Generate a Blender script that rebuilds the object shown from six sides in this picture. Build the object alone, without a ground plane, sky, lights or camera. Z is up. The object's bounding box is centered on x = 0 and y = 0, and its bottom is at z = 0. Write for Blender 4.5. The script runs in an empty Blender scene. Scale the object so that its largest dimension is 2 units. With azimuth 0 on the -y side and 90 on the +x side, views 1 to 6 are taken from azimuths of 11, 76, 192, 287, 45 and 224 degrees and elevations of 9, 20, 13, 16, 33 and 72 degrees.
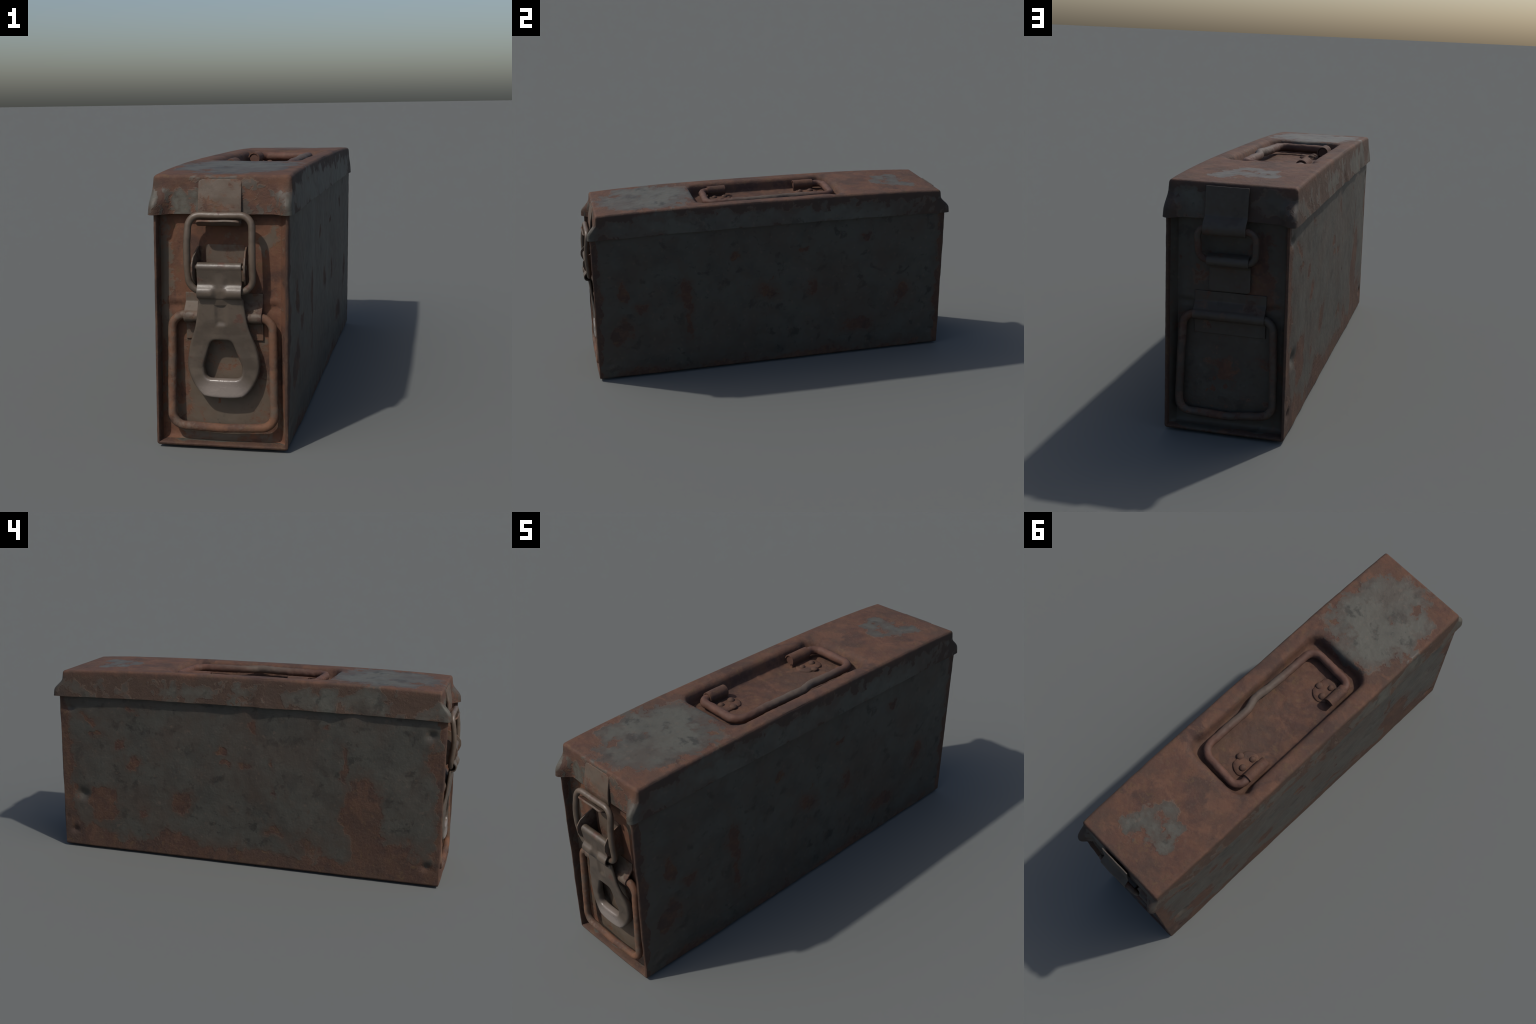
"""Rusted steel ammunition box: tapered sheet-metal body with recessed ends,
bowed overhanging lid with a sunk carrying handle, wire latch and end loops."""
import bpy, bmesh, math
import numpy as np
from mathutils import Vector, Matrix, noise

# ------------------------------------------------------------------ helpers
def lerp(a, b, t):
    return a + (b - a) * t

def smooth(a, b, t):
    t = np.clip((t - a) / (b - a), 0.0, 1.0)
    return t * t * (3 - 2 * t)

def fbm(x, y, z, scale, octaves=3, seed=0.0):
    return noise.fractal(Vector((x * scale + seed, y * scale + 3.1 * seed, z * scale - seed)),
                         1.0, 2.0, octaves)

def gauss(dx, dy, rx, ry):
    return math.exp(-((dx / rx) ** 2 + (dy / ry) ** 2))

ROOT = bpy.data.objects.new("ammunition_box", None)
bpy.context.scene.collection.objects.link(ROOT)
ROOT["label"] = "rusted grey-green steel ammunition box with wire latch"
ROOT["category"] = "ammunition box"

def link(name, me, mat, parent=None, smooth_angle=None):
    ob = bpy.data.objects.new(name, me)
    bpy.context.scene.collection.objects.link(ob)
    ob.parent = parent or ROOT
    if mat:
        me.materials.append(mat)
    if smooth_angle is not None:
        me.shade_smooth()
        if smooth_angle < 180:
            me.set_sharp_from_angle(angle=math.radians(smooth_angle))
    return ob

def mesh_of(name, verts, faces):
    me = bpy.data.meshes.new(name)
    me.from_pydata([tuple(v) for v in verts], [], faces)
    me.update()
    bm = bmesh.new(); bm.from_mesh(me)
    bmesh.ops.recalc_face_normals(bm, faces=bm.faces)
    bm.to_mesh(me); bm.free()
    return me

def steps(lo, hi, step, lo_extra=(), hi_extra=()):
    """grid lines from lo to hi, with extra lines at given distances from either end"""
    a = [lo] + [lo + e for e in lo_extra]
    b = [hi - e for e in hi_extra] + [hi]
    n = max(1, round((b[0] - a[-1]) / step))
    mid = [lerp(a[-1], b[0], i / n) for i in range(1, n)]
    return a + mid + sorted(b)

def grid_box(xs, ys, zs, radius, skip=()):
    """welded grid over the faces of a box, edges rounded by radius.
    returns verts, faces (outward), nominal unrounded points, side tag per face"""
    nx, ny, nz = len(xs), len(ys), len(zs)
    index, nominal = {}, []
    def vid(i, j, k):
        key = (i, j, k)
        if key not in index:
            index[key] = len(nominal)
            nominal.append((xs[i], ys[j], zs[k]))
        return index[key]
    faces, tags = [], []
    def quad(a, b, c, d, tag):
        faces.append((a, b, c, d)); tags.append(tag)
    for tag, i in (("-x", 0), ("+x", nx - 1)):
        if tag not in skip:
            for j in range(ny - 1):
                for k in range(nz - 1):
                    q = [vid(i, j, k), vid(i, j + 1, k), vid(i, j + 1, k + 1), vid(i, j, k + 1)]
                    quad(*(q if tag == "+x" else q[::-1]), tag)
    for tag, j in (("-y", 0), ("+y", ny - 1)):
        if tag not in skip:
            for i in range(nx - 1):
                for k in range(nz - 1):
                    q = [vid(i, j, k), vid(i + 1, j, k), vid(i + 1, j, k + 1), vid(i, j, k + 1)]
                    quad(*(q if tag == "-y" else q[::-1]), tag)
    for tag, k in (("-z", 0), ("+z", nz - 1)):
        if tag not in skip:
            for i in range(nx - 1):
                for j in range(ny - 1):
                    q = [vid(i, j, k), vid(i + 1, j, k), vid(i + 1, j + 1, k), vid(i, j + 1, k)]
                    quad(*(q if tag == "+z" else q[::-1]), tag)
    P = np.array(nominal)
    lo = np.array([xs[0], ys[0], zs[0]]); hi = np.array([xs[-1], ys[-1], zs[-1]])
    r = np.array(radius if hasattr(radius, "__len__") else (radius,) * 3)
    lo_r, hi_r = lo + r, hi - r
    if "+z" in skip: hi_r[2] = hi[2] + 1
    if "-z" in skip: lo_r[2] = lo[2] - 1
    core = np.clip(P, lo_r, hi_r)
    d = (P - core) / r
    m = np.maximum(np.abs(d).max(axis=1, keepdims=True), 1e-9)
    l = np.maximum(np.linalg.norm(d, axis=1, keepdims=True), 1e-9)
    return core + d * (m / l) * r, faces, P, tags

def fillet(points, radius, n=8, closed=False):
    """polyline with rounded corners"""
    pts = [Vector(p) for p in points]
    out = []
    m = len(pts)
    for i, p in enumerate(pts):
        if not closed and i in (0, m - 1):
            out.append(p); continue
        a, b = pts[i - 1], pts[(i + 1) % m]
        da, db = (a - p), (b - p)
        rr = radius[i] if hasattr(radius, "__len__") else radius
        ang = da.angle(db)
        if ang > math.pi - 0.02:
            out.append(p); continue
        t = min(rr / math.tan(ang / 2), da.length * 0.49, db.length * 0.49)
        pa, pb = p + da.normalized() * t, p + db.normalized() * t
        # circle-like blend by quadratic with slight pull
        r_true = t * math.tan(ang / 2)
        c = p + (da.normalized() + db.normalized()).normalized() * (r_true / math.sin(ang / 2))
        va, vb = pa - c, pb - c
        for k in range(n + 1):
            out.append(c + va.normalized().slerp(vb.normalized(), k / n) * r_true)
    return out

def resample(path, step, closed=False):
    pts = list(path) + ([path[0]] if closed else [])
    seg = [(pts[i + 1] - pts[i]).length for i in range(len(pts) - 1)]
    total = sum(seg); n = max(2, int(total / step))
    out, i, acc = [], 0, 0.0
    for k in range(n if closed else n + 1):
        s = total * k / n
        while i < len(seg) - 1 and acc + seg[i] < s:
            acc += seg[i]; i += 1
        out.append(pts[i].lerp(pts[i + 1], min(1, (s - acc) / max(seg[i], 1e-9))))
    return out

def tube(path, radius, segs=20, closed=False, lump=0.0, lump_scale=40, seed=1.0, squash=None):
    """swept round rod with pitted surface and domed ends"""
    n = len(path)
    tang = []
    for i in range(n):
        a = path[(i - 1) % n] if (closed or i > 0) else path[0]
        b = path[(i + 1) % n] if (closed or i < n - 1) else path[-1]
        tang.append((b - a).normalized())
    up = Vector((0, 0, 1)) if abs(tang[0].z) < 0.9 else Vector((1, 0, 0))
    nrm = (up - tang[0] * up.dot(tang[0])).normalized()
    verts, faces = [], []
    for i in range(n):
        nrm = (nrm - tang[i] * nrm.dot(tang[i])).normalized()
        bn = tang[i].cross(nrm)
        rad = radius(i / max(1, n - 1)) if callable(radius) else radius
        for k in range(segs):
            a = 2 * math.pi * k / segs
            d = nrm * math.cos(a) + bn * math.sin(a)
            p = path[i] + d * rad
            if lump:
                p += d * lump * fbm(*p, lump_scale, 3, seed)
            verts.append(p)
    for i in range(n if closed else n - 1):
        for k in range(segs):
            a, b = i * segs, ((i + 1) % n) * segs
            faces.append((a + k, a + (k + 1) % segs, b + (k + 1) % segs, b + k))
    if not closed:
        faces.append(tuple(range(segs))[::-1])
        faces.append(tuple((n - 1) * segs + k for k in range(segs)))
    return verts, faces

def strap(profile, x0, x1, thick, nx=24, corner=0.0, shape=None, wobble=0.0):
    """sheet strip: a profile of (y, z) points swept across x, given thickness.
    corner rounds the four outline corners; shape(x, s, y, z) edits the sheet"""
    pts = [Vector((0, y, z)) for y, z in profile]
    pts = resample(pts, 0.0035)
    n = len(pts)
    length = sum((pts[i + 1] - pts[i]).length for i in range(n - 1))
    front, back = [], []
    for i, p in enumerate(pts):
        a, b = pts[max(0, i - 1)], pts[min(n - 1, i + 1)]
        t = (b - a).normalized()
        nv = Vector((0, -t.z, t.y))
        s = length * i / (n - 1)
        e = min(s, length - s)
        cut = corner - math.sqrt(max(0, corner ** 2 - (corner - e) ** 2)) if e < corner else 0.0
        for k in range(nx + 1):
            u = k / nx
            x = lerp(x0 + cut, x1 - cut, u)
            q = Vector((x, p.y, p.z))
            if wobble:
                q += nv * wobble * fbm(x, p.y, p.z, 14, 2, 7)
            if shape:
                q = shape(q, s)
            front.append(q); back.append(q + nv * thick)
    W = nx + 1
    verts = front + back
    off = len(front)
    faces = []
    for i in range(n - 1):
        for k in range(nx):
            a = i * W + k
            faces.append((a, a + 1, a + W + 1, a + W))
            faces.append((off + a, off + a + W, off + a + W + 1, off + a + 1))
    for i in range(n - 1):
        for k in (0, nx):
            a = i * W + k
            faces.append((a, a + W, off + a + W, off + a))
    for k in range(nx):
        for i in (0, n - 1):
            a = i * W + k
            faces.append((a, a + 1, off + a + 1, off + a))
    return verts, faces

def merge(*parts):
    V, F = [], []
    for v, f in parts:
        o = len(V)
        V += list(v); F += [tuple(i + o for i in q) for q in f]
    return V, F

def soften(ob, width, segments=2, angle=40):
    m = ob.modifiers.new("bevel", "BEVEL")
    m.width = width; m.segments = segments
    m.limit_method = "ANGLE"; m.angle_limit = math.radians(angle)
    apply_modifiers(ob)
    ob.data.shade_smooth()
    ob.data.set_sharp_from_angle(angle=math.radians(55))

def apply_modifiers(ob):
    dg = bpy.context.evaluated_depsgraph_get()
    me = bpy.data.meshes.new_from_object(ob.evaluated_get(dg))
    ob.modifiers.clear()
    old = ob.data
    ob.data = me
    bpy.data.meshes.remove(old)

# ------------------------------------------------------------------ materials
class Nodes:
    def __init__(self, name):
        self.mat = bpy.data.materials.new(name)
        self.mat.use_nodes = True
        self.t = self.mat.node_tree
        self.t.nodes.clear()
        self.pos = self.new("ShaderNodeTexCoord").outputs["Object"]

    def new(self, kind, **kw):
        n = self.t.nodes.new(kind)
        for k, v in kw.items():
            setattr(n, k, v)
        return n

    def put(self, sock, v):
        if isinstance(v, bpy.types.NodeSocket):
            self.t.links.new(v, sock)
        else:
            sock.default_value = v

    def math(self, op, a, b=0.0, c=0.0, clamp=False):
        n = self.new("ShaderNodeMath", operation=op, use_clamp=clamp)
        for s, v in zip(n.inputs, (a, b, c)):
            self.put(s, v)
        return n.outputs[0]

    def vmath(self, op, a, b=(0, 0, 0)):
        n = self.new("ShaderNodeVectorMath", operation=op)
        self.put(n.inputs[0], a)
        if op == "SCALE":
            self.put(n.inputs["Scale"], b)
        else:
            self.put(n.inputs[1], b)
        return n.outputs["Value" if op in ("LENGTH", "DISTANCE", "DOT_PRODUCT") else "Vector"]

    def noise(self, scale, detail=4, rough=0.55, vec=None, color=False, distort=0.0):
        n = self.new("ShaderNodeTexNoise")
        self.put(n.inputs["Vector"], vec or self.pos)
        n.inputs["Scale"].default_value = scale
        n.inputs["Detail"].default_value = detail
        n.inputs["Roughness"].default_value = rough
        n.inputs["Distortion"].default_value = distort
        return n.outputs["Color" if color else "Fac"]

    def ramp(self, v, lo, hi, a=0.0, b=1.0):
        n = self.new("ShaderNodeMapRange", interpolation_type="SMOOTHSTEP")
        self.put(n.inputs[0], v)
        for i, x in enumerate((lo, hi, a, b)):
            n.inputs[i + 1].default_value = x
        return n.outputs[0]

    def mix(self, fac, a, b, mode="MIX"):
        n = self.new("ShaderNodeMix", data_type="RGBA", blend_type=mode)
        self.put(n.inputs[0], fac)
        for s, v in ((n.inputs[6], a), (n.inputs[7], b)):
            self.put(s, v if isinstance(v, bpy.types.NodeSocket) else (*v, 1.0))
        return n.outputs[2]

    def blob(self, vec, centre, radii):
        """1 in the middle of an ellipsoid, 0 at its surface and beyond"""
        d = self.vmath("SUBTRACT", vec, centre)
        d = self.vmath("DIVIDE", d, radii)
        return self.math("SUBTRACT", 1.0, self.vmath("LENGTH", d), clamp=True)

RUST = (0.084, 0.044, 0.032)
RUST_ORANGE = (0.104, 0.053, 0.034)
RUST_DARK = (0.056, 0.033, 0.027)
PAINT = (0.059, 0.056, 0.046)
PAINT_DARK = (0.044, 0.041, 0.034)
HALO = (0.128, 0.088, 0.064)

def weathered_steel(name, bias=0.0, blobs=(), grain=1.0, scale=7.0, paint=PAINT, paint_dark=PAINT_DARK,
                    rust=RUST, rust_orange=RUST_ORANGE, rust_dark=RUST_DARK,
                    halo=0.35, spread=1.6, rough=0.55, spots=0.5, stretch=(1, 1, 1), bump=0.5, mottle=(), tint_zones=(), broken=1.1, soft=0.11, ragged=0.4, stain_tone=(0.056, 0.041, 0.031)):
    """paint flaking off rust: a field (bias + noise + placed blobs) cut at zero, paint where positive"""
    N = Nodes(name)
    warp = N.vmath("SCALE", N.vmath("SUBTRACT", N.noise(11, 4, 0.6, color=True), (0.5, 0.5, 0.5)), 0.13)
    P = N.vmath("ADD", N.pos, warp)
    S = N.vmath("MULTIPLY", N.pos, stretch)
    big = N.math("SUBTRACT", N.noise(scale, 6, 0.62, S), 0.5)
    fine = N.math("SUBTRACT", N.noise(scale * 7, 4, 0.6), 0.5)
    f = N.math("MULTIPLY_ADD", big, spread * 2, bias)
    mid = N.math("SUBTRACT", N.noise(scale * 2.6, 5, 0.65, distort=0.5), 0.5)
    f = N.math("MULTIPLY_ADD", mid, broken, f)
    f = N.math("MULTIPLY_ADD", fine, ragged, f)
    for centre, radii, strength in blobs:
        f = N.math("MULTIPLY_ADD", N.blob(P, centre, radii), strength, f)
    for centre, radii, amount, size in mottle:
        zone = N.ramp(N.blob(N.pos, centre, radii), 0.0, 0.35)
        n = N.math("SUBTRACT", N.noise(size, 4, 0.6, distort=0.4), 0.5)
        f = N.math("ADD", f, N.math("MULTIPLY", zone, N.math("MULTIPLY_ADD", n, amount[1], amount[0])))
    # scattered round chips of rust breaking through the paint
    vor = N.new("ShaderNodeTexVoronoi")
    N.put(vor.inputs["Vector"], P); vor.inputs["Scale"].default_value = 19
    chip = N.ramp(vor.outputs["Distance"], 0.10, 0.28, 1.0, 0.0)
    pick = N.ramp(N.noise(5.3, 2, 0.5), 0.54, 0.66)
    f = N.math("MULTIPLY_ADD", N.math("MULTIPLY", chip, pick), -spots * 2, f)
    mask = N.ramp(f, -soft, soft)
    edge = N.math("MULTIPLY", N.ramp(f, -0.20, -0.02), N.ramp(f, 0.0, 0.16, 1.0, 0.0))
    # rust tones
    r1 = N.mix(N.ramp(N.noise(16, 5, 0.65), 0.38, 0.66), rust, rust_orange)
    r1 = N.mix(N.math("MULTIPLY", N.ramp(N.noise(6.5, 5, 0.6, distort=0.6), 0.48, 0.64), 0.85), r1, rust_dark)
    r1 = N.mix(N.math("MULTIPLY", N.ramp(N.noise(60, 3, 0.7), 0.50, 0.75), 0.3 * grain), r1, HALO)
    r1 = N.mix(N.math("MULTIPLY", N.ramp(N.noise(42, 4, 0.7), 0.55, 0.72), 0.55 * grain), r1, rust_dark)
    r1 = N.mix(N.math("MULTIPLY", N.ramp(N.noise(4.1, 4, 0.6, N.vmath("ADD", N.pos, (3.0, 7.0, 2.0))), 0.46, 0.68), 0.45), r1, (0.066, 0.045, 0.034))
    r1 = N.mix(N.math("MULTIPLY", N.ramp(N.noise(21, 5, 0.7, N.vmath("ADD", N.pos, (9.0, 1.0, 4.0)), distort=0.7), 0.56, 0.66), 0.6 * grain), r1, (0.100, 0.062, 0.034))
    r1 = N.mix(N.math("MULTIPLY", N.ramp(N.noise(9.5, 4, 0.6, N.vmath("ADD", N.pos, (1.0, 4.0, 8.0)), distort=0.5), 0.54, 0.66), 0.6 * grain), r1, tuple(c * 1.22 for c in rust_orange))
    # paint tones
    p1 = N.mix(N.ramp(N.noise(8, 5, 0.6), 0.42, 0.70), paint, paint_dark)
    p1 = N.mix(N.math("MULTIPLY", N.ramp(N.noise(23, 4, 0.7), 0.60, 0.74), 0.75 * grain), p1,
               tuple(c * 0.52 for c in paint_dark))
    stain = N.ramp(N.noise(13, 5, 0.62, N.vmath("ADD", N.pos, (5.0, 2.0, 1.0)), distort=0.35), 0.55, 0.66)
    p1 = N.mix(N.math("MULTIPLY", stain, 0.7 * grain), p1, tuple(c * 0.42 for c in paint_dark))
    p1 = N.mix(N.math("MULTIPLY", N.ramp(N.noise(3.2, 5, 0.62, distort=0.4), 0.42, 0.66), 0.6), p1, stain_tone)
    p1 = N.mix(N.math("MULTIPLY", N.ramp(N.noise(34, 4, 0.65), 0.58, 0.7), 0.3), p1, HALO)
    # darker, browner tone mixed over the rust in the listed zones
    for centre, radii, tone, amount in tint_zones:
        zone = N.ramp(N.math("MULTIPLY_ADD", N.noise(14, 4, 0.65), 0.5, N.blob(N.pos, centre, radii)), 0.22, 0.62)
        r1 = N.mix(N.math("MULTIPLY", zone, amount), r1, tone)
    # rust bleeds brown into the paint around it
    bleed = N.math("MULTIPLY", N.ramp(N.math("MULTIPLY_ADD", N.noise(15, 4, 0.6), 0.9, f), 0.45, 1.35, 1.0, 0.0), 0.8)
    p1 = N.mix(bleed, p1, stain_tone)
    col = N.mix(mask, r1, p1)
    col = N.mix(N.math("MULTIPLY", edge, N.math("MULTIPLY", N.ramp(N.noise(9, 2), 0.42, 0.62), halo)), col, HALO)
    b = N.new("ShaderNodeBsdfPrincipled")
    N.put(b.inputs["Base Color"], col)
    # sound paint keeps a dull gloss, rust is dead matt
    N.put(b.inputs["Roughness"], N.math("ADD", N.math("MULTIPLY_ADD", N.noise(30, 3), 0.2, rough - 0.1),
                                        N.math("MULTIPLY_ADD", mask, -0.20, 0.22)))
    N.put(b.inputs["Specular IOR Level"], N.math("MULTIPLY_ADD", mask, 0.15, 0.18))
    h = N.math("MULTIPLY_ADD", mask, 0.4, N.math("MULTIPLY", N.noise(85, 5, 0.65), N.math("MULTIPLY_ADD", mask, -0.35, 0.6)))
    h = N.math("MULTIPLY_ADD", N.noise(26, 4, 0.6), 0.6, h)
    h = N.math("MULTIPLY_ADD", edge, 0.35 * halo, h)
    bp = N.new("ShaderNodeBump")
    bp.inputs["Strength"].default_value = bump
    bp.inputs["Distance"].default_value = 0.006
    N.put(bp.inputs["Height"], h)
    N.t.links.new(bp.outputs[0], b.inputs["Normal"])
    out = N.new("ShaderNodeOutputMaterial")
    N.t.links.new(b.outputs[0], out.inputs[0])
    return N.mat

def bare_steel(name, colour=(0.105, 0.09, 0.074), rust=RUST, rust_amount=0.5, rough=0.45, metallic=0.0, gloss=0.5, worn=()):
    """handled metal: greyish brown, rusty in places, polished where listed"""
    N = Nodes(name)
    c = N.mix(N.ramp(N.noise(12, 4, 0.6), 0.4, 0.65), colour, tuple(v * 0.72 for v in colour))
    m = N.ramp(N.noise(14, 4, 0.6), 0.62 - 0.16 * rust_amount, 0.72 - 0.16 * rust_amount)
    c = N.mix(m, c, rust)
    c = N.mix(N.math("MULTIPLY", N.ramp(N.noise(60, 3, 0.7), 0.52, 0.75), 0.35), c, RUST_DARK)
    b = N.new("ShaderNodeBsdfPrincipled")
    r = N.math("MULTIPLY_ADD", N.noise(25, 3), 0.2, rough - 0.1)
    for centre, radii, tone, shine in worn:
        w = N.ramp(N.blob(N.pos, centre, radii), 0.0, 0.7)
        c = N.mix(w, c, tone)
        r = N.math("MULTIPLY_ADD", w, -shine, r)
    N.put(b.inputs["Base Color"], c)
    N.put(b.inputs["Roughness"], r)
    b.inputs["Metallic"].default_value = metallic
    b.inputs["Specular IOR Level"].default_value = gloss
    bp = N.new("ShaderNodeBump")
    bp.inputs["Strength"].default_value = 0.25
    bp.inputs["Distance"].default_value = 0.004
    N.put(bp.inputs["Height"], N.math("ADD", N.noise(50, 4, 0.6), N.math("MULTIPLY", m, 0.4)))
    N.t.links.new(bp.outputs[0], b.inputs["Normal"])
    out = N.new("ShaderNodeOutputMaterial")
    N.t.links.new(b.outputs[0], out.inputs[0])
    return N.mat

XL, XR = -0.23, 0.23
# where rust shows on the two long walls: (y, z, half length, half height, strength)
left_rust = [(0.83, 0.69, 0.10, 0.04, -1.5), (0.78, 0.615, 0.08, 0.03, -1.3), (0.57, 0.47, 0.07, 0.08, -1.6),
             (0.64, 0.57, 0.03, 0.05, -1.5), (0.75, 0.25, 0.11, 0.13, -2.6), (0.32, 0.30, 0.09, 0.09, -1.7),
             (0.10, 0.575, 0.04, 0.03, -1.6), (0.09, 0.52, 0.035, 0.03, -1.6), (-0.02, 0.51, 0.06, 0.035, -1.6),
             (-0.15, 0.53, 0.03, 0.05, -1.5), (-0.04, 0.72, 0.06, 0.10, -1.4), (-0.40, 0.73, 0.03, 0.02, -1.5),
             (-0.49, 0.57, 0.03, 0.16, -1.6), (-0.58, 0.38, 0.13, 0.20, -2.2), (-0.57, 0.26, 0.15, 0.16, -1.6),
             (-0.30, 0.15, 0.16, 0.07, -1.6), (-0.16, 0.19, 0.07, 0.04, -1.2), (0.38, 0.10, 0.16, 0.07, -1.5),
             (-0.90, 0.62, 0.06, 0.13, -1.6), (0.57, 0.74, 0.05, 0.04, -1.3), (0.53, 0.22, 0.05, 0.09, -1.1),
             (-0.75, 0.14, 0.30, 0.12, -1.3), (-0.95, 0.35, 0.06, 0.5, -1.4), (0.97, 0.4, 0.09, 0.8, -2.0),
             (0.0, -0.02, 2.4, 0.15, -2.4), (-0.15, 0.38, 0.02, 0.06, -1.2), (0.9, 0.08, 0.25, 0.12, -1.2)]
right_rust = [(-0.20, 0.64, 0.05, 0.035, -1.8), (0.17, 0.65, 0.03, 0.025, -1.6), (0.52, 0.69, 0.05, 0.04, -1.4),
              (-0.47, 0.47, 0.07, 0.13, -1.6), (-0.47, 0.28, 0.05, 0.15, -1.5), (-0.81, 0.50, 0.04, 0.07, -1.8),
              (-0.81, 0.30, 0.08, 0.09, -1.8), (-0.72, 0.39, 0.06, 0.07, -1.4), (-0.03, 0.44, 0.11, 0.10, -1.4),
              (0.23, 0.42, 0.05, 0.09, -1.2), (0.75, 0.34, 0.10, 0.15, -1.4), (0.49, 0.17, 0.16, 0.09, -1.5),
              (-0.86, 0.24, 0.06, 0.06, -1.5), (0.0, -0.03, 2.2, 0.14, -1.7), (0.97, 0.45, 0.05, 0.6, -1.6),
              (-0.95, 0.5, 0.05, 0.6, -1.0)]
body_blobs = [((XL, y, z), (0.12, ry, rz), s) for y, z, ry, rz, s in left_rust] + \
             [((XR, y, z), (0.12, ry, rz), s) for y, z, ry, rz, s in right_rust]

body_blobs += [((0, -0.962, 0.4), (2.0, 0.035, 2.0), -3.2), ((0, 0.982, 0.4), (2.0, 0.03, 2.0), -1.6)]
MAT_BODY = weathered_steel("weathered_body_paint", 0.80, body_blobs, scale=5.5, spread=0.9, spots=0.3, halo=0.14, soft=0.2, ragged=0.5, broken=1.5,
    rust=(0.064, 0.036, 0.027), rust_orange=(0.080, 0.044, 0.029), rust_dark=(0.046, 0.030, 0.025))
ZT = 0.925
lid_blobs = [((0.00, -0.64, ZT), (0.32, 0.36, 0.06), 2.9),       # grey field in front of the handle
             ((0.02, 0.72, ZT), (0.15, 0.16, 0.05), 1.7), ((0.10, 0.82, ZT), (0.08, 0.08, 0.05), 1.2),
             ((-0.08, 0.70, ZT), (0.06, 0.12, 0.05), 1.3), ((0.0, 0.72, ZT), (0.34, 0.36, 0.05), 0.40),
             ((0.0, -0.64, ZT), (0.24, 0.30, 0.06), 0.9),
             ((-0.075, -0.79, ZT), (0.045, 0.05, 0.05), -2.2), ((0.02, 0.70, ZT), (0.06, 0.06, 0.05), -1.6),
             # paint left on the skirts
             ((-0.24, -0.40, 0.865), (0.06, 0.26, 0.05), 1.5), ((-0.24, 0.25, 0.865), (0.06, 0.17, 0.05), 1.4),
             ((-0.24, -0.62, 0.85), (0.06, 0.12, 0.07), 1.3), ((-0.24, 0.72, 0.87), (0.06, 0.06, 0.05), 1.2),
             ((0.245, -0.3, 0.84), (0.07, 0.9, 0.07), 1.9), ((0.245, 0.45, 0.84), (0.07, 0.5, 0.07), 1.5),
             ((0.15, 0.97, 0.86), (0.12, 0.06, 0.10), 2.0), ((-0.13, 0.97, 0.86), (0.12, 0.06, 0.10), 1.9)]
MAT_LID = weathered_steel("rusty_lid_paint", -0.85, lid_blobs, scale=9, spread=0.8, spots=0.55, halo=0.35, soft=0.14, paint=(0.076, 0.073, 0.059), paint_dark=(0.058, 0.055, 0.045), mottle=[
    ((0.0, -0.97, 0.84), (0.45, 0.07, 0.14), (0.85, 4.2), 24),
    ((-0.25, 0.0, 0.85), (0.05, 1.6, 0.10), (0.62, 3.4), 11),
    ((0.25, 0.0, 0.85), (0.05, 1.6, 0.10), (0.55, 2.4), 12)],
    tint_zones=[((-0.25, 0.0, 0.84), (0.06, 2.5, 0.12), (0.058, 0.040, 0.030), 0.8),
           ((0.25, 0.0, 0.84), (0.06, 2.5, 0.12), (0.052, 0.038, 0.030), 0.8),
           ((0.0, 0.98, 0.84), (0.6, 0.08, 0.12), (0.052, 0.040, 0.033), 0.7)])
MAT_END_FRONT = weathered_steel("rusty_front_end", -0.42, broken=1.9, stain_tone=(0.094, 0.068, 0.048), soft=0.2, ragged=0.2, bump=0.35, blobs=[
    ((0.0, -0.91, 0.14), (0.24, 0.1, 0.34), 1.15), ((0.15, -0.91, 0.70), (0.05, 0.1, 0.09), 1.1),
    ((-0.20, -0.91, 0.5), (0.03, 0.1, 0.5), 1.0)], scale=10, spread=0.9, paint=(0.100, 0.081, 0.061), paint_dark=(0.083, 0.067, 0.051),
    rust=(0.112, 0.053, 0.034), rust_orange=(0.126, 0.060, 0.036))
MAT_END_BACK = weathered_steel("painted_back_end", 0.34, blobs= [((-0.11, 0.92, 0.62), (0.06, 0.1, 0.18), -1.5),
    ((0.0, 0.92, 0.22), (0.06, 0.1, 0.06), -1.0)], scale=13, spread=1.3, spots=0.9, soft=0.2, paint=(0.066, 0.060, 0.048), paint_dark=(0.052, 0.047, 0.039))
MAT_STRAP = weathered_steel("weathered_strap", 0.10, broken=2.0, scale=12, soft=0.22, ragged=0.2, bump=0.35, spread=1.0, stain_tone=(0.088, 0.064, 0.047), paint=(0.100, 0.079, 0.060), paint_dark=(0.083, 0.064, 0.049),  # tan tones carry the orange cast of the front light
    rust=(0.100, 0.058, 0.041), rust_orange=(0.118, 0.066, 0.044))
MAT_STRAP_BACK = weathered_steel("weathered_back_strap", 0.30, scale=10, spread=1.0, soft=0.2, paint=(0.070, 0.063, 0.051), paint_dark=(0.056, 0.050, 0.042))
MAT_LOOP = weathered_steel("rusty_wire_loop", -0.18, soft=0.25, ragged=0.15, bump=0.3, stain_tone=(0.095, 0.066, 0.047), scale=13, spread=1.0, rust=(0.118, 0.060, 0.038), rust_orange=(0.135, 0.066, 0.038), paint=(0.092, 0.082, 0.064), paint_dark=(0.07, 0.064, 0.052))
MAT_LOOP_BACK = weathered_steel("weathered_back_loop", 0.0, scale=11, spread=0.8, soft=0.25, paint=(0.074, 0.064, 0.052))
MAT_RUST = weathered_steel("solid_rust", -1.6, scale=9, spread=0.8, spots=0.0, halo=0.3)
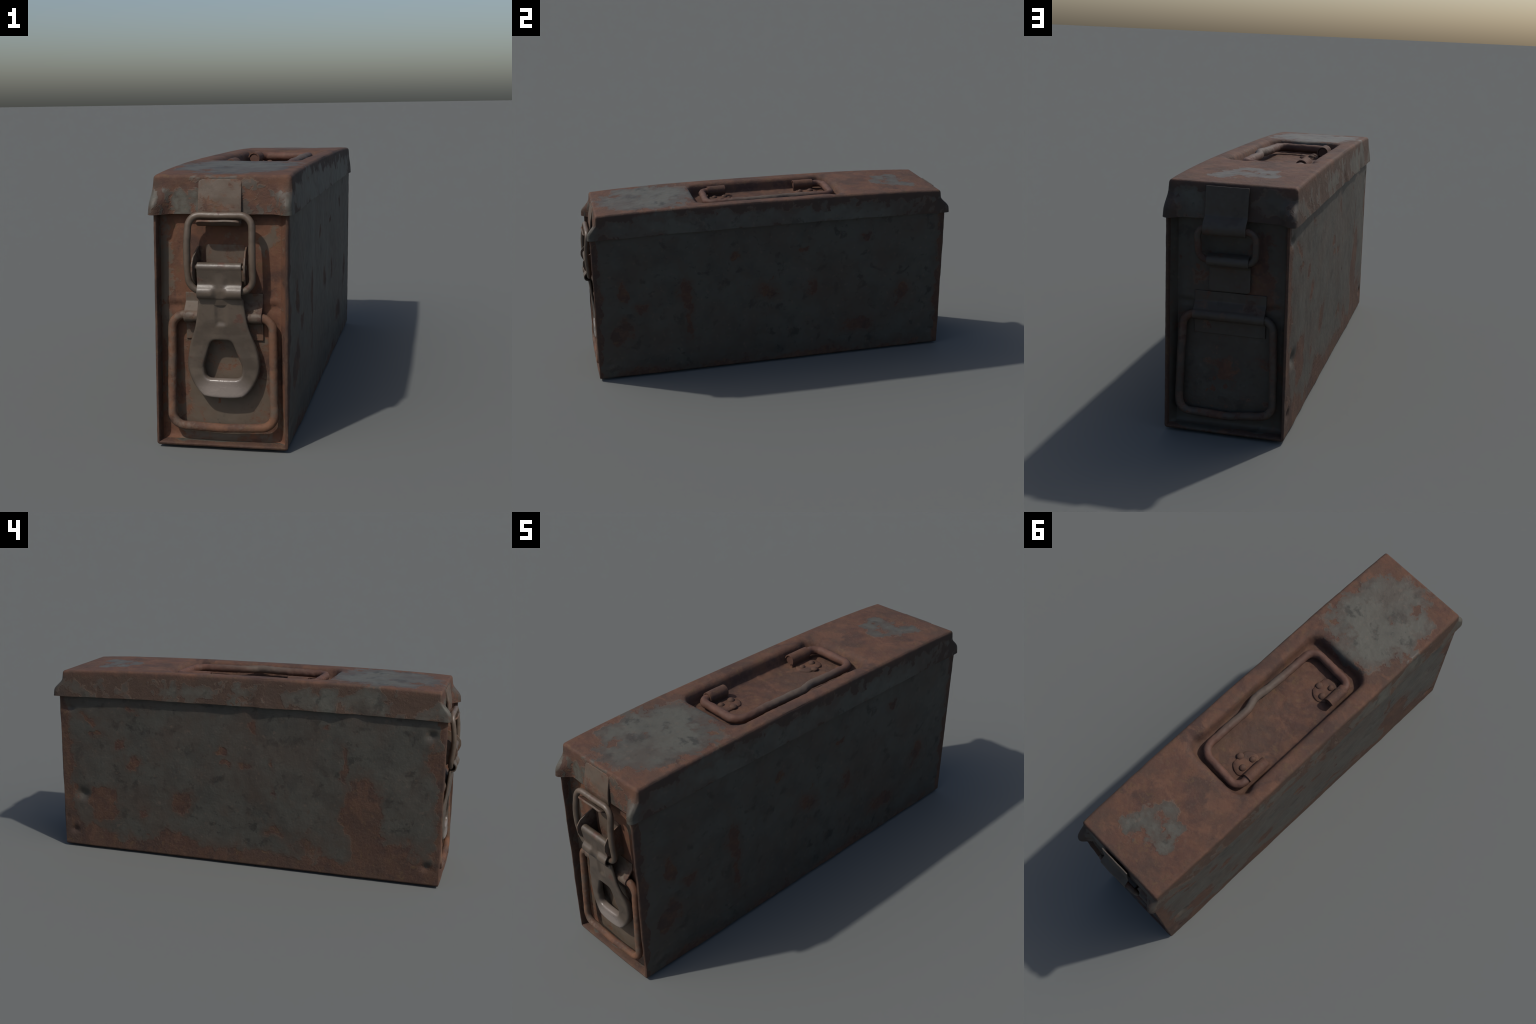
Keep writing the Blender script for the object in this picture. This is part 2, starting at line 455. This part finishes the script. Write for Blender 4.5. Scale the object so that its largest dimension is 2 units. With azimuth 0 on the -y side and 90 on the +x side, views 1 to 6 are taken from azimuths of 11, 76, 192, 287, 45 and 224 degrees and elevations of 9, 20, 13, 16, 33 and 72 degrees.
MAT_HANDLE = bare_steel("worn_rusty_handle", (0.102, 0.050, 0.035), RUST, 0.8, 0.68, gloss=0.25,
                        worn=[((0.13, 0.02, 0.93), (0.05, 0.33, 0.06), (0.085, 0.064, 0.050), 0.04)])
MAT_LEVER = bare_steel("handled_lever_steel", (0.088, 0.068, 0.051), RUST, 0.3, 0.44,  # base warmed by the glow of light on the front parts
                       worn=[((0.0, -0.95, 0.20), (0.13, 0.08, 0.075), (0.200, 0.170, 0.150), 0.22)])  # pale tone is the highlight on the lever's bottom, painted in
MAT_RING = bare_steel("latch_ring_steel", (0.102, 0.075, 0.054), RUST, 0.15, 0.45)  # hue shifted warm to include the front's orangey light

# ------------------------------------------------------------------ body
BW, BY0, BY1, BH = 0.228, -0.959, 0.979, 0.832
RIM = (0.0, 0.004, 0.008, 0.0105, 0.012, 0.0135, 0.015, 0.0175, 0.021, 0.026, 0.033)

left_dents = [(0.922, 0.736, 0.022, 0.011), (0.953, 0.739, 0.010, 0.004), (0.868, 0.288, 0.036, 0.014),
              (0.922, 0.086, 0.022, 0.010), (0.962, 0.152, 0.012, 0.004), (-0.891, 0.727, 0.024, 0.011),
              (-0.894, 0.093, 0.024, 0.011), (-0.929, 0.078, 0.010, 0.004)]
right_dents = [(-0.90, 0.085, 0.016, 0.006), (0.93, 0.09, 0.014, 0.006), (0.15, 0.56, 0.10, 0.004)]

def wall_x(side, y, z):
    """x of the long walls: the box leans and twists slightly"""
    t = (y - BY0) / (BY1 - BY0); h = z / 0.79
    if side < 0:
        return lerp(lerp(-0.237, -0.226, h), lerp(-0.221, -0.209, h), t)
    return lerp(lerp(0.217, 0.226, h), lerp(0.229, 0.237, h), t)

def belly(side, y, z):
    """outward swelling of the long walls between their stiff ends"""
    s = max(0.0, 1 - abs(y / 0.962) ** 4)
    if side < 0:
        return 0.014 * s * float(smooth(0.0, 0.60, z))
    along = float(np.interp(y, [-0.96, -0.8, -0.5, -0.2, 0.1, 0.5, 0.8, 0.96], [0.0, 0.9, 1.0, 0.5, 0.2, 0.2, 0.3, 0.0]))
    return 0.011 * along * float(np.interp(z, [0, 0.12, 0.35, 0.6, 0.86], [0.1, 0.9, 1.0, 0.9, 0.8]))

def recess(d):
    return float(np.interp(d, [0, 0.0085, 0.0105, 0.012, 0.015, 0.0175, 0.021, 0.026, 0.033],
                           [0, 0, 0.003, 0.012, 0.034, 0.041, 0.0455, 0.0485, 0.050]))

xs = steps(-BW, BW, 0.009, RIM[1:], RIM[1:])
ys = steps(BY0, BY1, 0.011, (0.004, 0.008, 0.013, 0.018), (0.004, 0.008, 0.013, 0.018))
zs = steps(0.0, BH, 0.010, RIM[1:], ())
V, F, NOM, TAGS = grid_box(xs, ys, zs, (0.010, 0.005, 0.010), skip=("+z",))
END_X = 0.005
bv = []
for (x, y, z), (X, Y, Z) in zip(V, NOM):
    u = x / BW
    px = lerp(wall_x(-1, y, z), wall_x(1, y, z), (u + 1) / 2)
    py, pz = y, z
    onx = abs(X) > BW - 1e-6
    ony = (Y < BY0 + 1e-6) or (Y > BY1 - 1e-6)
    onz = Z < 1e-6
    sgn = 1 if X > 0 else -1
    w_side = min(1.0, (BY1 - abs(Y) * 1.0) / 0.06) if abs(Y) < 0.95 else 0.0
    px += u * belly(sgn, y, z) if abs(Y) < 0.955 else 0.0
    if onx:
        px += sgn * 0.0022 * fbm(0, y, z, 3.2, 3, 2 + sgn) * max(0, w_side) * 1.6
        px += sgn * 0.0007 * fbm(0, y, z, 26, 3, 5)
        for dy, dz, r, dep in (left_dents if sgn < 0 else right_dents):
            g = gauss(y - dy, z - dz, r * 0.85, r * 0.75)
            if g > 0.01:
                px -= sgn * dep * 1.35 * g
    # bottom sags a little in the middle, corners stand proud
    pz += 0.007 * max(0, 1 - z / 0.3)
    if onz:
        pz -= 0.0065 * max(0.0, 1 - (X / 0.20) ** 4) * max(0.0, 1 - (y / 0.93) ** 6)
    if onz and not ony and not onx:
        pz += 0.001 * fbm(x, y, 0, 6, 2, 3)
    rimwob = 0.0022 * fbm(x, 0.3 * (1 if Y > 0 else -1), z, 9, 3, 11)
    if ony:
        d = min(BW - abs(X), Z)
        s = 1 if Y > 0 else -1
        dep = recess(d)
        py -= s * dep
        if dep > 0.045:
            py += s * 0.0022 * fbm(x, 5 * s, z, 6, 3, 4)
            py += s * 0.0007 * fbm(x, 5 * s, z, 30, 3, 4)
            for hx in (-0.165, 0.165):                      # bruises beside the loop's pivots
                py -= s * 0.006 * gauss(x - hx, z - 0.485, 0.028, 0.010)
                py += s * 0.004 * gauss(x - hx, z - 0.505, 0.035, 0.010)
        else:
            py += s * rimwob
    bv.append(Vector((px, py, pz)))

# quads that straddle the fold line running out of a bottom corner are cut along that fold
cut_faces, cut_tags = [], []
for f, tag in zip(F, TAGS):
    c = NOM[list(f)].mean(axis=0)
    if tag in ("-y", "+y") and abs((BW - abs(c[0])) - c[2]) < 0.003 and c[2] < 0.05:
        d = [min(BW - abs(NOM[i][0]), NOM[i][2]) for i in f]
        o = int(np.argmin(d)) if d.count(min(d)) == 1 else int(np.argmax(d))
        q = list(f[o:]) + list(f[:o])
        cut_faces += [(q[0], q[1], q[2]), (q[0], q[2], q[3])]; cut_tags += [tag, tag]
    else:
        cut_faces.append(f); cut_tags.append(tag)
F, TAGS = cut_faces, cut_tags
panel_mask = []
for f, tag in zip(F, TAGS):
    c = NOM[list(f)].mean(axis=0)
    inner = tag in ("-y", "+y") and min(BW - abs(c[0]), c[2]) > 0.0145
    panel_mask.append(tag if inner else "shell")

def region(name, key, mat):
    """part of the pressed body, cut out along the weld between wall and end pan"""
    use = [f for f, k in zip(F, panel_mask) if k == key]
    ids = sorted({i for f in use for i in f})
    remap = {o: n for n, o in enumerate(ids)}
    me = bpy.data.meshes.new(name)
    me.from_pydata([tuple(bv[i]) for i in ids], [], [tuple(remap[i] for i in f) for f in use])
    me.update()
    return link(name, me, mat, smooth_angle=42)

region("body_shell", "shell", MAT_BODY)
region("end_panel", "-y", MAT_END_FRONT)
region("end_panel", "+y", MAT_END_BACK)

# ------------------------------------------------------------------ lid
LW, LY0, LY1, LZ0, LZ1 = 0.238, -0.935, 0.957, 0.797, 0.924
ys = steps(LY0, LY1, 0.0068, (0.002, 0.004, 0.0065, 0.009, 0.012, 0.017), (0.002, 0.004, 0.0065, 0.009, 0.012, 0.017))
xs = steps(-LW, LW, 0.0062, (0.002, 0.004, 0.0065, 0.009, 0.012, 0.017), (0.002, 0.004, 0.0065, 0.009, 0.012, 0.017))
zs = steps(LZ0, LZ1, 0.006, (0.002,), (0.002, 0.004, 0.0065, 0.009, 0.012, 0.017))
V, F, NOM, TAGS = grid_box(xs, ys, zs, (0.012, 0.0105, 0.012), skip=("-z",))

def round_rect(x, y, cx, cy, hx, hy, r):
    """signed distance to a rounded rectangle, negative inside"""
    qx, qy = abs(x - cx) - hx + r, abs(y - cy) - hy + r
    return math.hypot(max(qx, 0), max(qy, 0)) + min(max(qx, qy), 0) - r

def bow(y):
    return 0.0165 * (1 - abs(y / 0.955) ** 3.2) + 0.001

FLOOR = 0.058
def lid_point(v, nom):
    x, y, z = v
    X, Y, Z = nom
    h = (LZ1 - z) / (LZ1 - LZ0)                    # 0 at top, 1 at skirt edge
    h = min(max(h, 0.0), 1.0)
    t = (y - LY0) / (LY1 - LY0)
    xl = lerp(lerp(-0.231, -0.244, h), lerp(-0.223, -0.235, h), t)
    xr = lerp(lerp(0.231, 0.239, h), lerp(0.239, 0.246, h), t)
    px = lerp(xl, xr, (x / LW + 1) / 2)
    swell = max(0.0, 1 - abs(y / 0.955) ** 3)
    px += (x / LW) * swell * (lerp(0.005, 0.010, h) if x > 0 else lerp(0.006, 0.010, h))
    py, pz = y, z + bow(y) * lerp(1.0, 0.75, h) + (0.004 * swell * max(0.0, -x / LW) * (1 - h))
    onx = abs(X) > LW - 1e-6
    ony = Y < LY0 + 1e-6 or Y > LY1 - 1e-6
    top = Z > LZ1 - 1e-6
    s = 1 if Y > 0 else -1
    # end skirts: taper, and corners that kick outwards like folded ears
    e = abs(y - (LY1 if s > 0 else LY0))
    if e < 0.06:
        k = 1 - e / 0.06
        corner = float(smooth(0.168, 0.220, abs(X)))
        flare = float(smooth(0.30, 0.80, h)) * (0.041 if s > 0 else 0.034)
        base = lerp(-0.010, 0.001, h)
        py += s * (base * k ** 0.5 + flare * corner * k)
        if ony:
            fade = 1 - float(smooth(LW - 0.018, LW, abs(X)))
            # folded ear seam: a small step that follows a curve
            seam = 0.205 - 0.030 * float(smooth(0.15, 0.75, h))
            py += s * 0.0040 * float(smooth(seam - 0.007, seam + 0.005, abs(X))) * float(smooth(0.2, 0.6, h)) * fade
            py += s * 0.0028 * fbm(x, 4 * s, z, 12, 3, 6) * fade * float(smooth(0.0, 0.2, h))
            py -= s * 0.004 * gauss(X + 0.165, z - 0.83, 0.025, 0.05) if s < 0 else 0
    if onx:
        sg = 1 if X > 0 else -1
        px += sg * (0.0020 * fbm(1, y, z, 4, 3, 9) + 0.0008 * fbm(1, y, z, 22, 3, 2)) * float(smooth(0.0, 0.025, min(Y - LY0, LY1 - Y)))
        if sg < 0:
            px += 0.010 * gauss(y + 0.03, z - 0.835, 0.035, 0.05) * h
            px += 0.006 * gauss(y + 0.55, z - 0.80, 0.04, 0.05) * h
            px -= 0.006 * gauss(y + 0.46, z - 0.80, 0.03, 0.05) * h
            px -= 0.005 * gauss(y + 0.10, z - 0.80, 0.04, 0.05) * h
    if h > 0.9:
        pz += 0.0022 * fbm(x, y, 0, 9, 3, 1)
    if top:
        d = round_rect(x, y, 0.004, 0.000, 0.166, 0.392, 0.060)
        if y > 0.30 and d > -0.030:                     # the far end slopes more gently
            d = lerp(d, -0.030 + (d + 0.030) * 0.62, float(smooth(0.30, 0.36, y)))
        wall = float(np.interp(-d, [-0.022, -0.012, -0.004, 0.002, 0.009, 0.015, 0.020, 0.028],
                               [0, 0.03, 0.10, 0.22, 0.66, 0.93, 0.98, 1.0]))
        pz -= FLOOR * wall
        pz += wall * (0.017 - bow(y)) * 0.8
        if wall > 0.05:
            pz += 0.0035 * fbm(x, y, z, 30, 3, 12) * math.sin(math.pi * min(1, max(0, wall))) ** 0.5
            pz += 0.0018 * fbm(x, y, z, 45, 3, 13) * wall
        pz += (0.0018 * fbm(x, y, 0, 7, 3, 8) + 0.0006 * fbm(x, y, 0, 45, 3, 3)) * float(smooth(0.0, 0.025, min(Y - LY0, LY1 - Y, LW - abs(X))))
    return Vector((px, py, pz))

lv = [lid_point(v, n) for v, n in zip(V, NOM)]
me = mesh_of("lid", lv, F)
# returned hem: the skirt edge has sheet thickness and an inner face
bm = bmesh.new(); bm.from_mesh(me)
edge = [e for e in bm.edges if e.is_boundary]
for off, dz in ((0.0065, 0.0), (0.007, 0.010)):
    r = bmesh.ops.extrude_edge_only(bm, edges=edge)
    nv = [g for g in r["geom"] if isinstance(g, bmesh.types.BMVert)]
    edge = [g for g in r["geom"] if isinstance(g, bmesh.types.BMEdge)]
    for v in nv:
        if off:
            v.co.x *= 1 - off / 0.24
            v.co.y *= 1 - off / 0.95
        v.co.z += dz
bmesh.ops.recalc_face_normals(bm, faces=bm.faces)
bm.to_mesh(me); bm.free()
LID = link("lid", me, MAT_LID, smooth_angle=50)

# ------------------------------------------------------------------ carrying handle sunk in the lid
HZ = 0.918
hp = fillet([(-0.110, -0.194, HZ - 0.002), (-0.112, -0.320, HZ - 0.004), (0.122, -0.332, HZ - 0.004), (0.121, -0.17, HZ),
             (0.126, -0.05, HZ + 0.002), (0.135, 0.025, HZ + 0.003), (0.115, 0.095, HZ + 0.001), (0.119, 0.20, HZ),
             (0.119, 0.362, HZ - 0.002), (-0.112, 0.372, HZ - 0.004), (-0.110, 0.204, HZ - 0.002)],
            [0, 0.035, 0.055, 0.05, 0.07, 0.08, 0.08, 0.07, 0.06, 0.04, 0], 8)
hp = resample(hp, 0.006)
v, f = tube(hp, 0.0185, 20, lump=0.0022, lump_scale=38)
link("carrying_handle", mesh_of("carrying_handle", v, f), MAT_HANDLE, smooth_angle=60)

FLOOR_Z = LZ1 + 0.0175 - FLOOR
def sleeve(y0, y1, seed):
    """sheet rolled over the handle's end, foot bent down to the tray floor"""
    r_out, cx, cz = 0.0255, -0.111, HZ - 0.002
    prof = []
    for k in range(15):
        a = math.radians(-100 + 270 * k / 14)
        prof.append((cx + r_out * math.cos(a), cz + r_out * math.sin(a)))
    prof = [(cx + r_out * 0.9, FLOOR_Z - 0.004)] + [p for p in prof if True][3:]
    n = 18
    V_, F_ = [], []
    for layer in (0, 1):
        for j in range(n + 1):
            y = lerp(y0, y1, j / n)
            for (px, pz) in prof:
                if layer:
                    px, pz = cx + (px - cx) * 0.80, (cz + (pz - cz) * 0.80 if pz > FLOOR_Z else pz)
                q = Vector((px, y, pz))
                q.z += 0.0012 * fbm(*q, 30, 2, seed)
                V_.append(q)
    W = len(prof); off = (n + 1) * W
    for j in range(n):
        for k in range(W - 1):
            a = j * W + k
            F_.append((a, a + 1, a + W + 1, a + W)); F_.append((off + a, off + a + W, off + a + W + 1, off + a + 1))
    for k in range(W - 1):
        for j in (0, n):
            a = j * W + k
            F_.append((a, a + 1, off + a + 1, off + a))
    for j in range(n):
        for k in (0, W - 1):
            a = j * W + k
            F_.append((a, a + W, off + a + W, off + a))
    return V_, F_

def foot_plate(cy, seed):
    """lobed three-rivet foot of the sleeve, lying on the tray floor"""
    out = []
    for k in range(40):
        a = 2 * math.pi * k / 40
        # rounded triangle pointing to +x
        d = Vector((math.cos(a), math.sin(a)))
        r = 0.062 / max(0.45, max(math.cos(a), math.cos(a - 2.3), math.cos(a + 2.3)) + 0.12)
        r = min(r, 0.068)
        out.append((-0.060 + d.x * r * 1.0, cy + d.y * r * 0.95))
    V_, F_ = [], []
    rings = [(1.0, -0.004), (0.98, 0.004), (0.92, 0.0075), (0.6, 0.008), (0.25, 0.008)]
    for sc, dz in rings:
        for x, y in out:
            q = Vector((lerp(-0.055, x, sc), lerp(cy, y, sc), FLOOR_Z + dz))
            q.z += 0.0015 * fbm(*q, 30, 2, seed) * (dz > 0)
            V_.append(q)
    m = len(out)
    for i in range(len(rings) - 1):
        for k in range(m):
            F_.append((i * m + k, i * m + (k + 1) % m, (i + 1) * m + (k + 1) % m, (i + 1) * m + k))
    F_.append(tuple((len(rings) - 1) * m + k for k in range(m)))
    return V_, F_

def rivet_mesh(radius, height):
    V_, F_ = [], []
    n, m = 18, 6
    for i in range(m + 1):
        a = math.pi / 2 * i / m
        for k in range(n):
            b = 2 * math.pi * k / n
            V_.append(Vector((radius * math.cos(a) * math.cos(b), radius * math.cos(a) * math.sin(b), height * math.sin(a))))
    for i in range(m):
        for k in range(n):
            F_.append((i * n + k, i * n + (k + 1) % n, (i + 1) * n + (k + 1) % n, (i + 1) * n + k))
    return mesh_of("rivet", V_, F_)

rivet_me = rivet_mesh(0.0165, 0.012)
rivet_me.materials.append(MAT_RUST); rivet_me.shade_smooth()
for (y0, y1, cy, riv) in ((-0.288, -0.190, -0.232, [(-0.016, -0.229), (-0.061, -0.257), (-0.061, -0.201)]),
                          (0.200, 0.312, 0.262, [(-0.008, 0.256), (-0.057, 0.229), (-0.055, 0.286)])):
    v, f = sleeve(y0, y1, y0)
    sl = link("handle_sleeve", mesh_of("handle_sleeve", v, f), MAT_RUST, smooth_angle=50)
    v, f = foot_plate(cy, y0)
    link("sleeve_foot", mesh_of("sleeve_foot", v, f), MAT_RUST, parent=sl, smooth_angle=50)
    for i, (rx, ry) in enumerate(riv):
        ob = bpy.data.objects.new("rivet", rivet_me)
        bpy.context.scene.collection.objects.link(ob)
        ob.parent = sl
        ob.location = (rx, ry, FLOOR_Z + 0.006)
        k = 1.0 - 0.12 * (i % 2)
        ob.scale = (k, k * 1.05, 0.85 + 0.15 * i)

# ------------------------------------------------------------------ lower carrying loops on both ends
def loop(points, s, y_top, y_bot, radius, corner, seed):
    pts = []
    z_hi = max(p[1] for p in points); z_lo = min(p[1] for p in points)
    for x, z in points:
        pts.append((x, lerp(y_bot, y_top, (z - z_lo) / (z_hi - z_lo)), z))
    path = resample(fillet(pts, corner, 10, closed=True), 0.006, closed=True)
    path = [p + Vector((0.002 * fbm(*p, 5, 2, seed), 0, 0.002 * fbm(*p, 5, 2, seed + 4))) for p in path]
    return tube(path, radius, 18, closed=True, lump=0.0010, lump_scale=40, seed=seed)

v, f = loop([(-0.176, 0.458), (-0.182, 0.080), (0.0, 0.072), (0.171, 0.085), (0.166, 0.452)], -1, -0.933, -0.951, 0.0150,
            [0.042, 0.045, 0.2, 0.045, 0.042], 3)
link("carrying_loop", mesh_of("carrying_loop", v, f), MAT_LOOP, smooth_angle=60)
v, f = loop([(0.173, 0.447), (0.183, 0.078), (0.0, 0.071), (-0.172, 0.091), (-0.160, 0.447)], 1, 0.950, 0.957, 0.0150,
            [0.045, 0.045, 0.2, 0.045, 0.042], 8)
link("carrying_loop", mesh_of("carrying_loop", v, f), MAT_LOOP_BACK, smooth_angle=60)

def saddle_profile(s, y_panel, z0, z1, z_bar, y_bar, r):
    """flat strip, hump over a bar, flat strip again (from top to bottom)"""
    prof = [(y_panel + s * 0.008, z1), (y_panel + s * 0.008, z_bar + r * 2.3)]
    for k in range(11):
        a = math.radians(70 - 140 * k / 10)
        prof.append((y_bar + s * r * math.cos(a), z_bar + r * math.sin(a)))
    prof += [(y_panel + s * 0.009, z_bar - r * 1.25), (y_panel + s * 0.008, z_bar - r * 1.7), (y_panel + s * 0.008, z0)]
    return prof

v, f = strap(saddle_profile(-1, -0.907, 0.372, 0.532, 0.455, -0.933, 0.0205), -0.134, 0.131, 0.007, 40, wobble=0.002)
ob = link("loop_bracket", mesh_of("loop_bracket", v, f), MAT_STRAP); soften(ob, 0.0015)
v, f = strap(saddle_profile(1, 0.926, 0.372, 0.530, 0.447, 0.949, 0.0200), -0.128, 0.137, -0.007, 40, wobble=0.002)
ob = link("loop_bracket", mesh_of("loop_bracket", v, f), MAT_STRAP_BACK); soften(ob, 0.0015)

# ------------------------------------------------------------------ front latch
# strap on the lid, ending in a tongue that catches the wire ring
v, f = strap([(-0.9285, 0.913), (-0.941, 0.855), (-0.946, 0.81), (-0.944, 0.790), (-0.944, 0.774), (-0.950, 0.768), (-0.962, 0.772), (-0.983, 0.786)],
             -0.077, 0.068, 0.0075, 24, corner=0.014, wobble=0.002)
ob = link("catch_strap", mesh_of("catch_strap", v, f), MAT_STRAP); soften(ob, 0.0012)
# wire ring
ring = [(-0.104, -0.964, 0.799), (0.003, -0.964, 0.797), (0.107, -0.963, 0.799), (0.108, -0.979, 0.68), (0.107, -0.967, 0.547), (-0.105, -0.967, 0.547), (-0.110, -0.984, 0.68)]
path = resample(fillet(ring, [0.04, 0.3, 0.04, 0.5, 0.045, 0.045, 0.5], 10, closed=True), 0.006, closed=True)
v, f = tube(path, 0.0120, 18, closed=True, lump=0.0006)
link("latch_ring", mesh_of("latch_ring", v, f), MAT_RING, smooth_angle=60)

# bracket: base plate with two rounded ears carrying the lever's pivot
def ear(x, thick):
    prof = [(-0.906, 0.690), (-0.925, 0.690), (-0.955, 0.678), (-0.980, 0.662), (-0.996, 0.640), (-0.998, 0.615),
            (-0.988, 0.590), (-0.968, 0.570), (-0.940, 0.556), (-0.906, 0.550)]
    path_ = fillet([(0, y, z) for y, z in prof], 0.02, 4)
    V_, F_ = [], []
    m = len(path_)
    for dx in (0, thick):
        for p in path_:
            V_.append(Vector((x + dx + (0.006 * (1 if x > 0 else -1) * smooth(-0.93, -1.0, p.y)), p.y, p.z)))
    F_.append(tuple(range(m))); F_.append(tuple(range(m, 2 * m))[::-1])
    for k in range(m):
        F_.append((k, (k + 1) % m, m + (k + 1) % m, m + k))
    return V_, F_
base = strap([(-0.912, 0.695), (-0.913, 0.54)], -0.062, 0.072, 0.008, 16, corner=0.008)
v, f = merge(base, ear(-0.087, 0.006), ear(0.076, 0.006))
pin_v, pin_f = tube(resample([Vector((-0.094, -0.972, 0.628)), Vector((0.090, -0.972, 0.628))], 0.01), 0.0085, 14)
v, f = merge((v, f), (pin_v, pin_f))
ob = link("latch_bracket", mesh_of("latch_bracket", v, f), MAT_STRAP); soften(ob, 0.0012)

# lever: rolled sleeves at the top, pressed groove, pull eye at the bottom
def roll(cy, cz, r, a0, a1, n=12):
    return [(cy - r * math.cos(math.radians(lerp(a0, a1, k / n))), cz + r * math.sin(math.radians(lerp(a0, a1, k / n)))) for k in range(n + 1)]

prof = roll(-0.972, 0.628, 0.0165, 150, -25) + [(-0.984, 0.600), (-0.981, 0.580), (-0.981, 0.572)] + roll(-0.972, 0.545, 0.0235, 50, -55) + \
       [(-0.974, 0.523), (-0.972, 0.510), (-0.970, 0.500)]
def groove(q, s):
    g = math.exp(-((q.x + 0.002) / 0.021) ** 4)
    target = float(np.interp(q.z, [0.50, 0.525, 0.55, 0.61], [-0.971, -0.981, -0.986, -0.985]))
    if q.y < -0.962:
        q.y = lerp(q.y, target, g * 0.9 * float(smooth(0.622, 0.604, q.z)))
    return q
sleeve_v, sleeve_f = strap(prof, -0.076, 0.073, 0.0055, 44, shape=groove)
lo = mesh_of("lever_sleeve", sleeve_v, sleeve_f)
lever_top = link("lever_sleeve", lo, MAT_LEVER); soften(lever_top, 0.0010)

half = [(0.530, 0.074), (0.507, 0.076), (0.450, 0.083), (0.415, 0.091), (0.385, 0.103), (0.355, 0.113), (0.325, 0.120), (0.295, 0.1235),
        (0.268, 0.1205), (0.240, 0.111), (0.215, 0.096), (0.194, 0.078), (0.181, 0.060)]
cu = bpy.data.curves.new("lever_outline", "CURVE")
cu.dimensions = "2D"; cu.fill_mode = "BOTH"
def spline(pts):
    s = cu.splines.new("POLY"); s.points.add(len(pts) - 1); s.use_cyclic_u = True
    for p, q in zip(s.points, pts):
        p.co = (q[0], q[1], 0, 1)
outer = [(-w - 0.001, z) for z, w in half] + [(w - 0.001, z) for z, w in reversed(half)]
def chaikin(pts, times):
    for _ in range(times):
        out = []
        for i in range(len(pts)):
            (ax, ay), (bx, by) = pts[i], pts[(i + 1) % len(pts)]
            out += [(lerp(ax, bx, 0.25), lerp(ay, by, 0.25)), (lerp(ax, bx, 0.75), lerp(ay, by, 0.75))]
        pts = out
    return pts
spline(chaikin(outer, 2))
eye = [(-0.040, 0.381), (0.031, 0.381), (0.065, 0.290), (0.060, 0.244), (-0.062, 0.244), (-0.068, 0.290)]
spline([(p.x, p.y) for p in fillet([(a, b, 0) for a, b in eye], [0.022, 0.022, 0.04, 0.022, 0.022, 0.04], 6, closed=True)])
cu.extrude = 0.0005; cu.bevel_depth = 0.0068; cu.bevel_resolution = 4; cu.offset = -0.005
tmp = bpy.data.objects.new("lever_outline", cu)
bpy.context.scene.collection.objects.link(tmp)
dg = bpy.context.evaluated_depsgraph_get()
lm = bpy.data.meshes.new_from_object(tmp.evaluated_get(dg))
bpy.data.objects.remove(tmp); bpy.data.curves.remove(cu)
lm.name = "latch_lever"
lever = link("latch_lever", lm, None)
rm = lever.modifiers.new("remesh", "REMESH"); rm.mode = "VOXEL"; rm.voxel_size = 0.0028
sm = lever.modifiers.new("smooth", "SMOOTH"); sm.iterations = 6; sm.factor = 0.5
apply_modifiers(lever)
for vert in lever.data.vertices:
    x, z, d = vert.co                                # d: sheet thickness direction, + towards viewer after flip
    centre = float(np.interp(z, [0.18, 0.22, 0.28, 0.36, 0.44, 0.53], [-0.948, -0.945, -0.944, -0.950, -0.960, -0.967]))
    swell = float(np.interp(z, [0.18, 0.24, 0.32, 0.40], [1.9, 2.2, 2.0, 0.9]))     # the eye's rim is thicker
    dish = 0.010 * float(smooth(0.40, 0.33, z)) * (abs(x) / 0.115) ** 2
    g = 0.006 * math.exp(-((x + 0.002) / 0.017) ** 4) * float(smooth(0.425, 0.445, z)) if d > 0 or True else 0
    vert.co = (x, centre - d * swell + dish + g, z)
bm = bmesh.new(); bm.from_mesh(lever.data)
bmesh.ops.recalc_face_normals(bm, faces=bm.faces); bm.to_mesh(lever.data); bm.free()
lever.data.materials.clear(); lever.data.materials.append(MAT_LEVER)
lever.data.shade_smooth()
lever_top.parent = lever

# ------------------------------------------------------------------ rear hinge link
prof = [(0.963, 0.915), (0.967, 0.875), (0.970, 0.835), (0.972, 0.812)] + \
       [(0.980 + 0.0205 * math.cos(math.radians(a)), 0.770 + 0.026 * math.sin(math.radians(a))) for a in (60, 40, 20, 0, -20, -40, -65, -90)]
v, f = strap(prof, -0.057, 0.098, -0.006, 24, wobble=0.002)
ob = link("hinge_strap", mesh_of("hinge_strap", v, f), MAT_STRAP_BACK); soften(ob, 0.0012)
hr = [(0.122, 0.983, 0.772), (-0.092, 0.983, 0.765), (-0.092, 0.974, 0.650), (0.113, 0.974, 0.656)]
path = resample(fillet(hr, 0.034, 10, closed=True), 0.006, closed=True)
v, f = tube(path, 0.0120, 18, closed=True, lump=0.0006)
link("hinge_ring", mesh_of("hinge_ring", v, f), MAT_LOOP_BACK, smooth_angle=60)
prof = [(0.950, 0.676)] + [(0.973 + 0.019 * math.cos(math.radians(a)), 0.653 + 0.019 * math.sin(math.radians(a))) for a in (95, 80, 50, 20, -10, -40, -70)] + \
       [(0.950, 0.630), (0.944, 0.620), (0.942, 0.535)]
v, f = strap(prof, -0.068, 0.083, -0.007, 24, corner=0.010, wobble=0.0015)
ob = link("hinge_bracket", mesh_of("hinge_bracket", v, f), MAT_STRAP_BACK); soften(ob, 0.0012)

# loose origin markers and names tidy-up
for ob in bpy.data.objects:
    if ob.type == "MESH":
        ob.data.name = ob.name
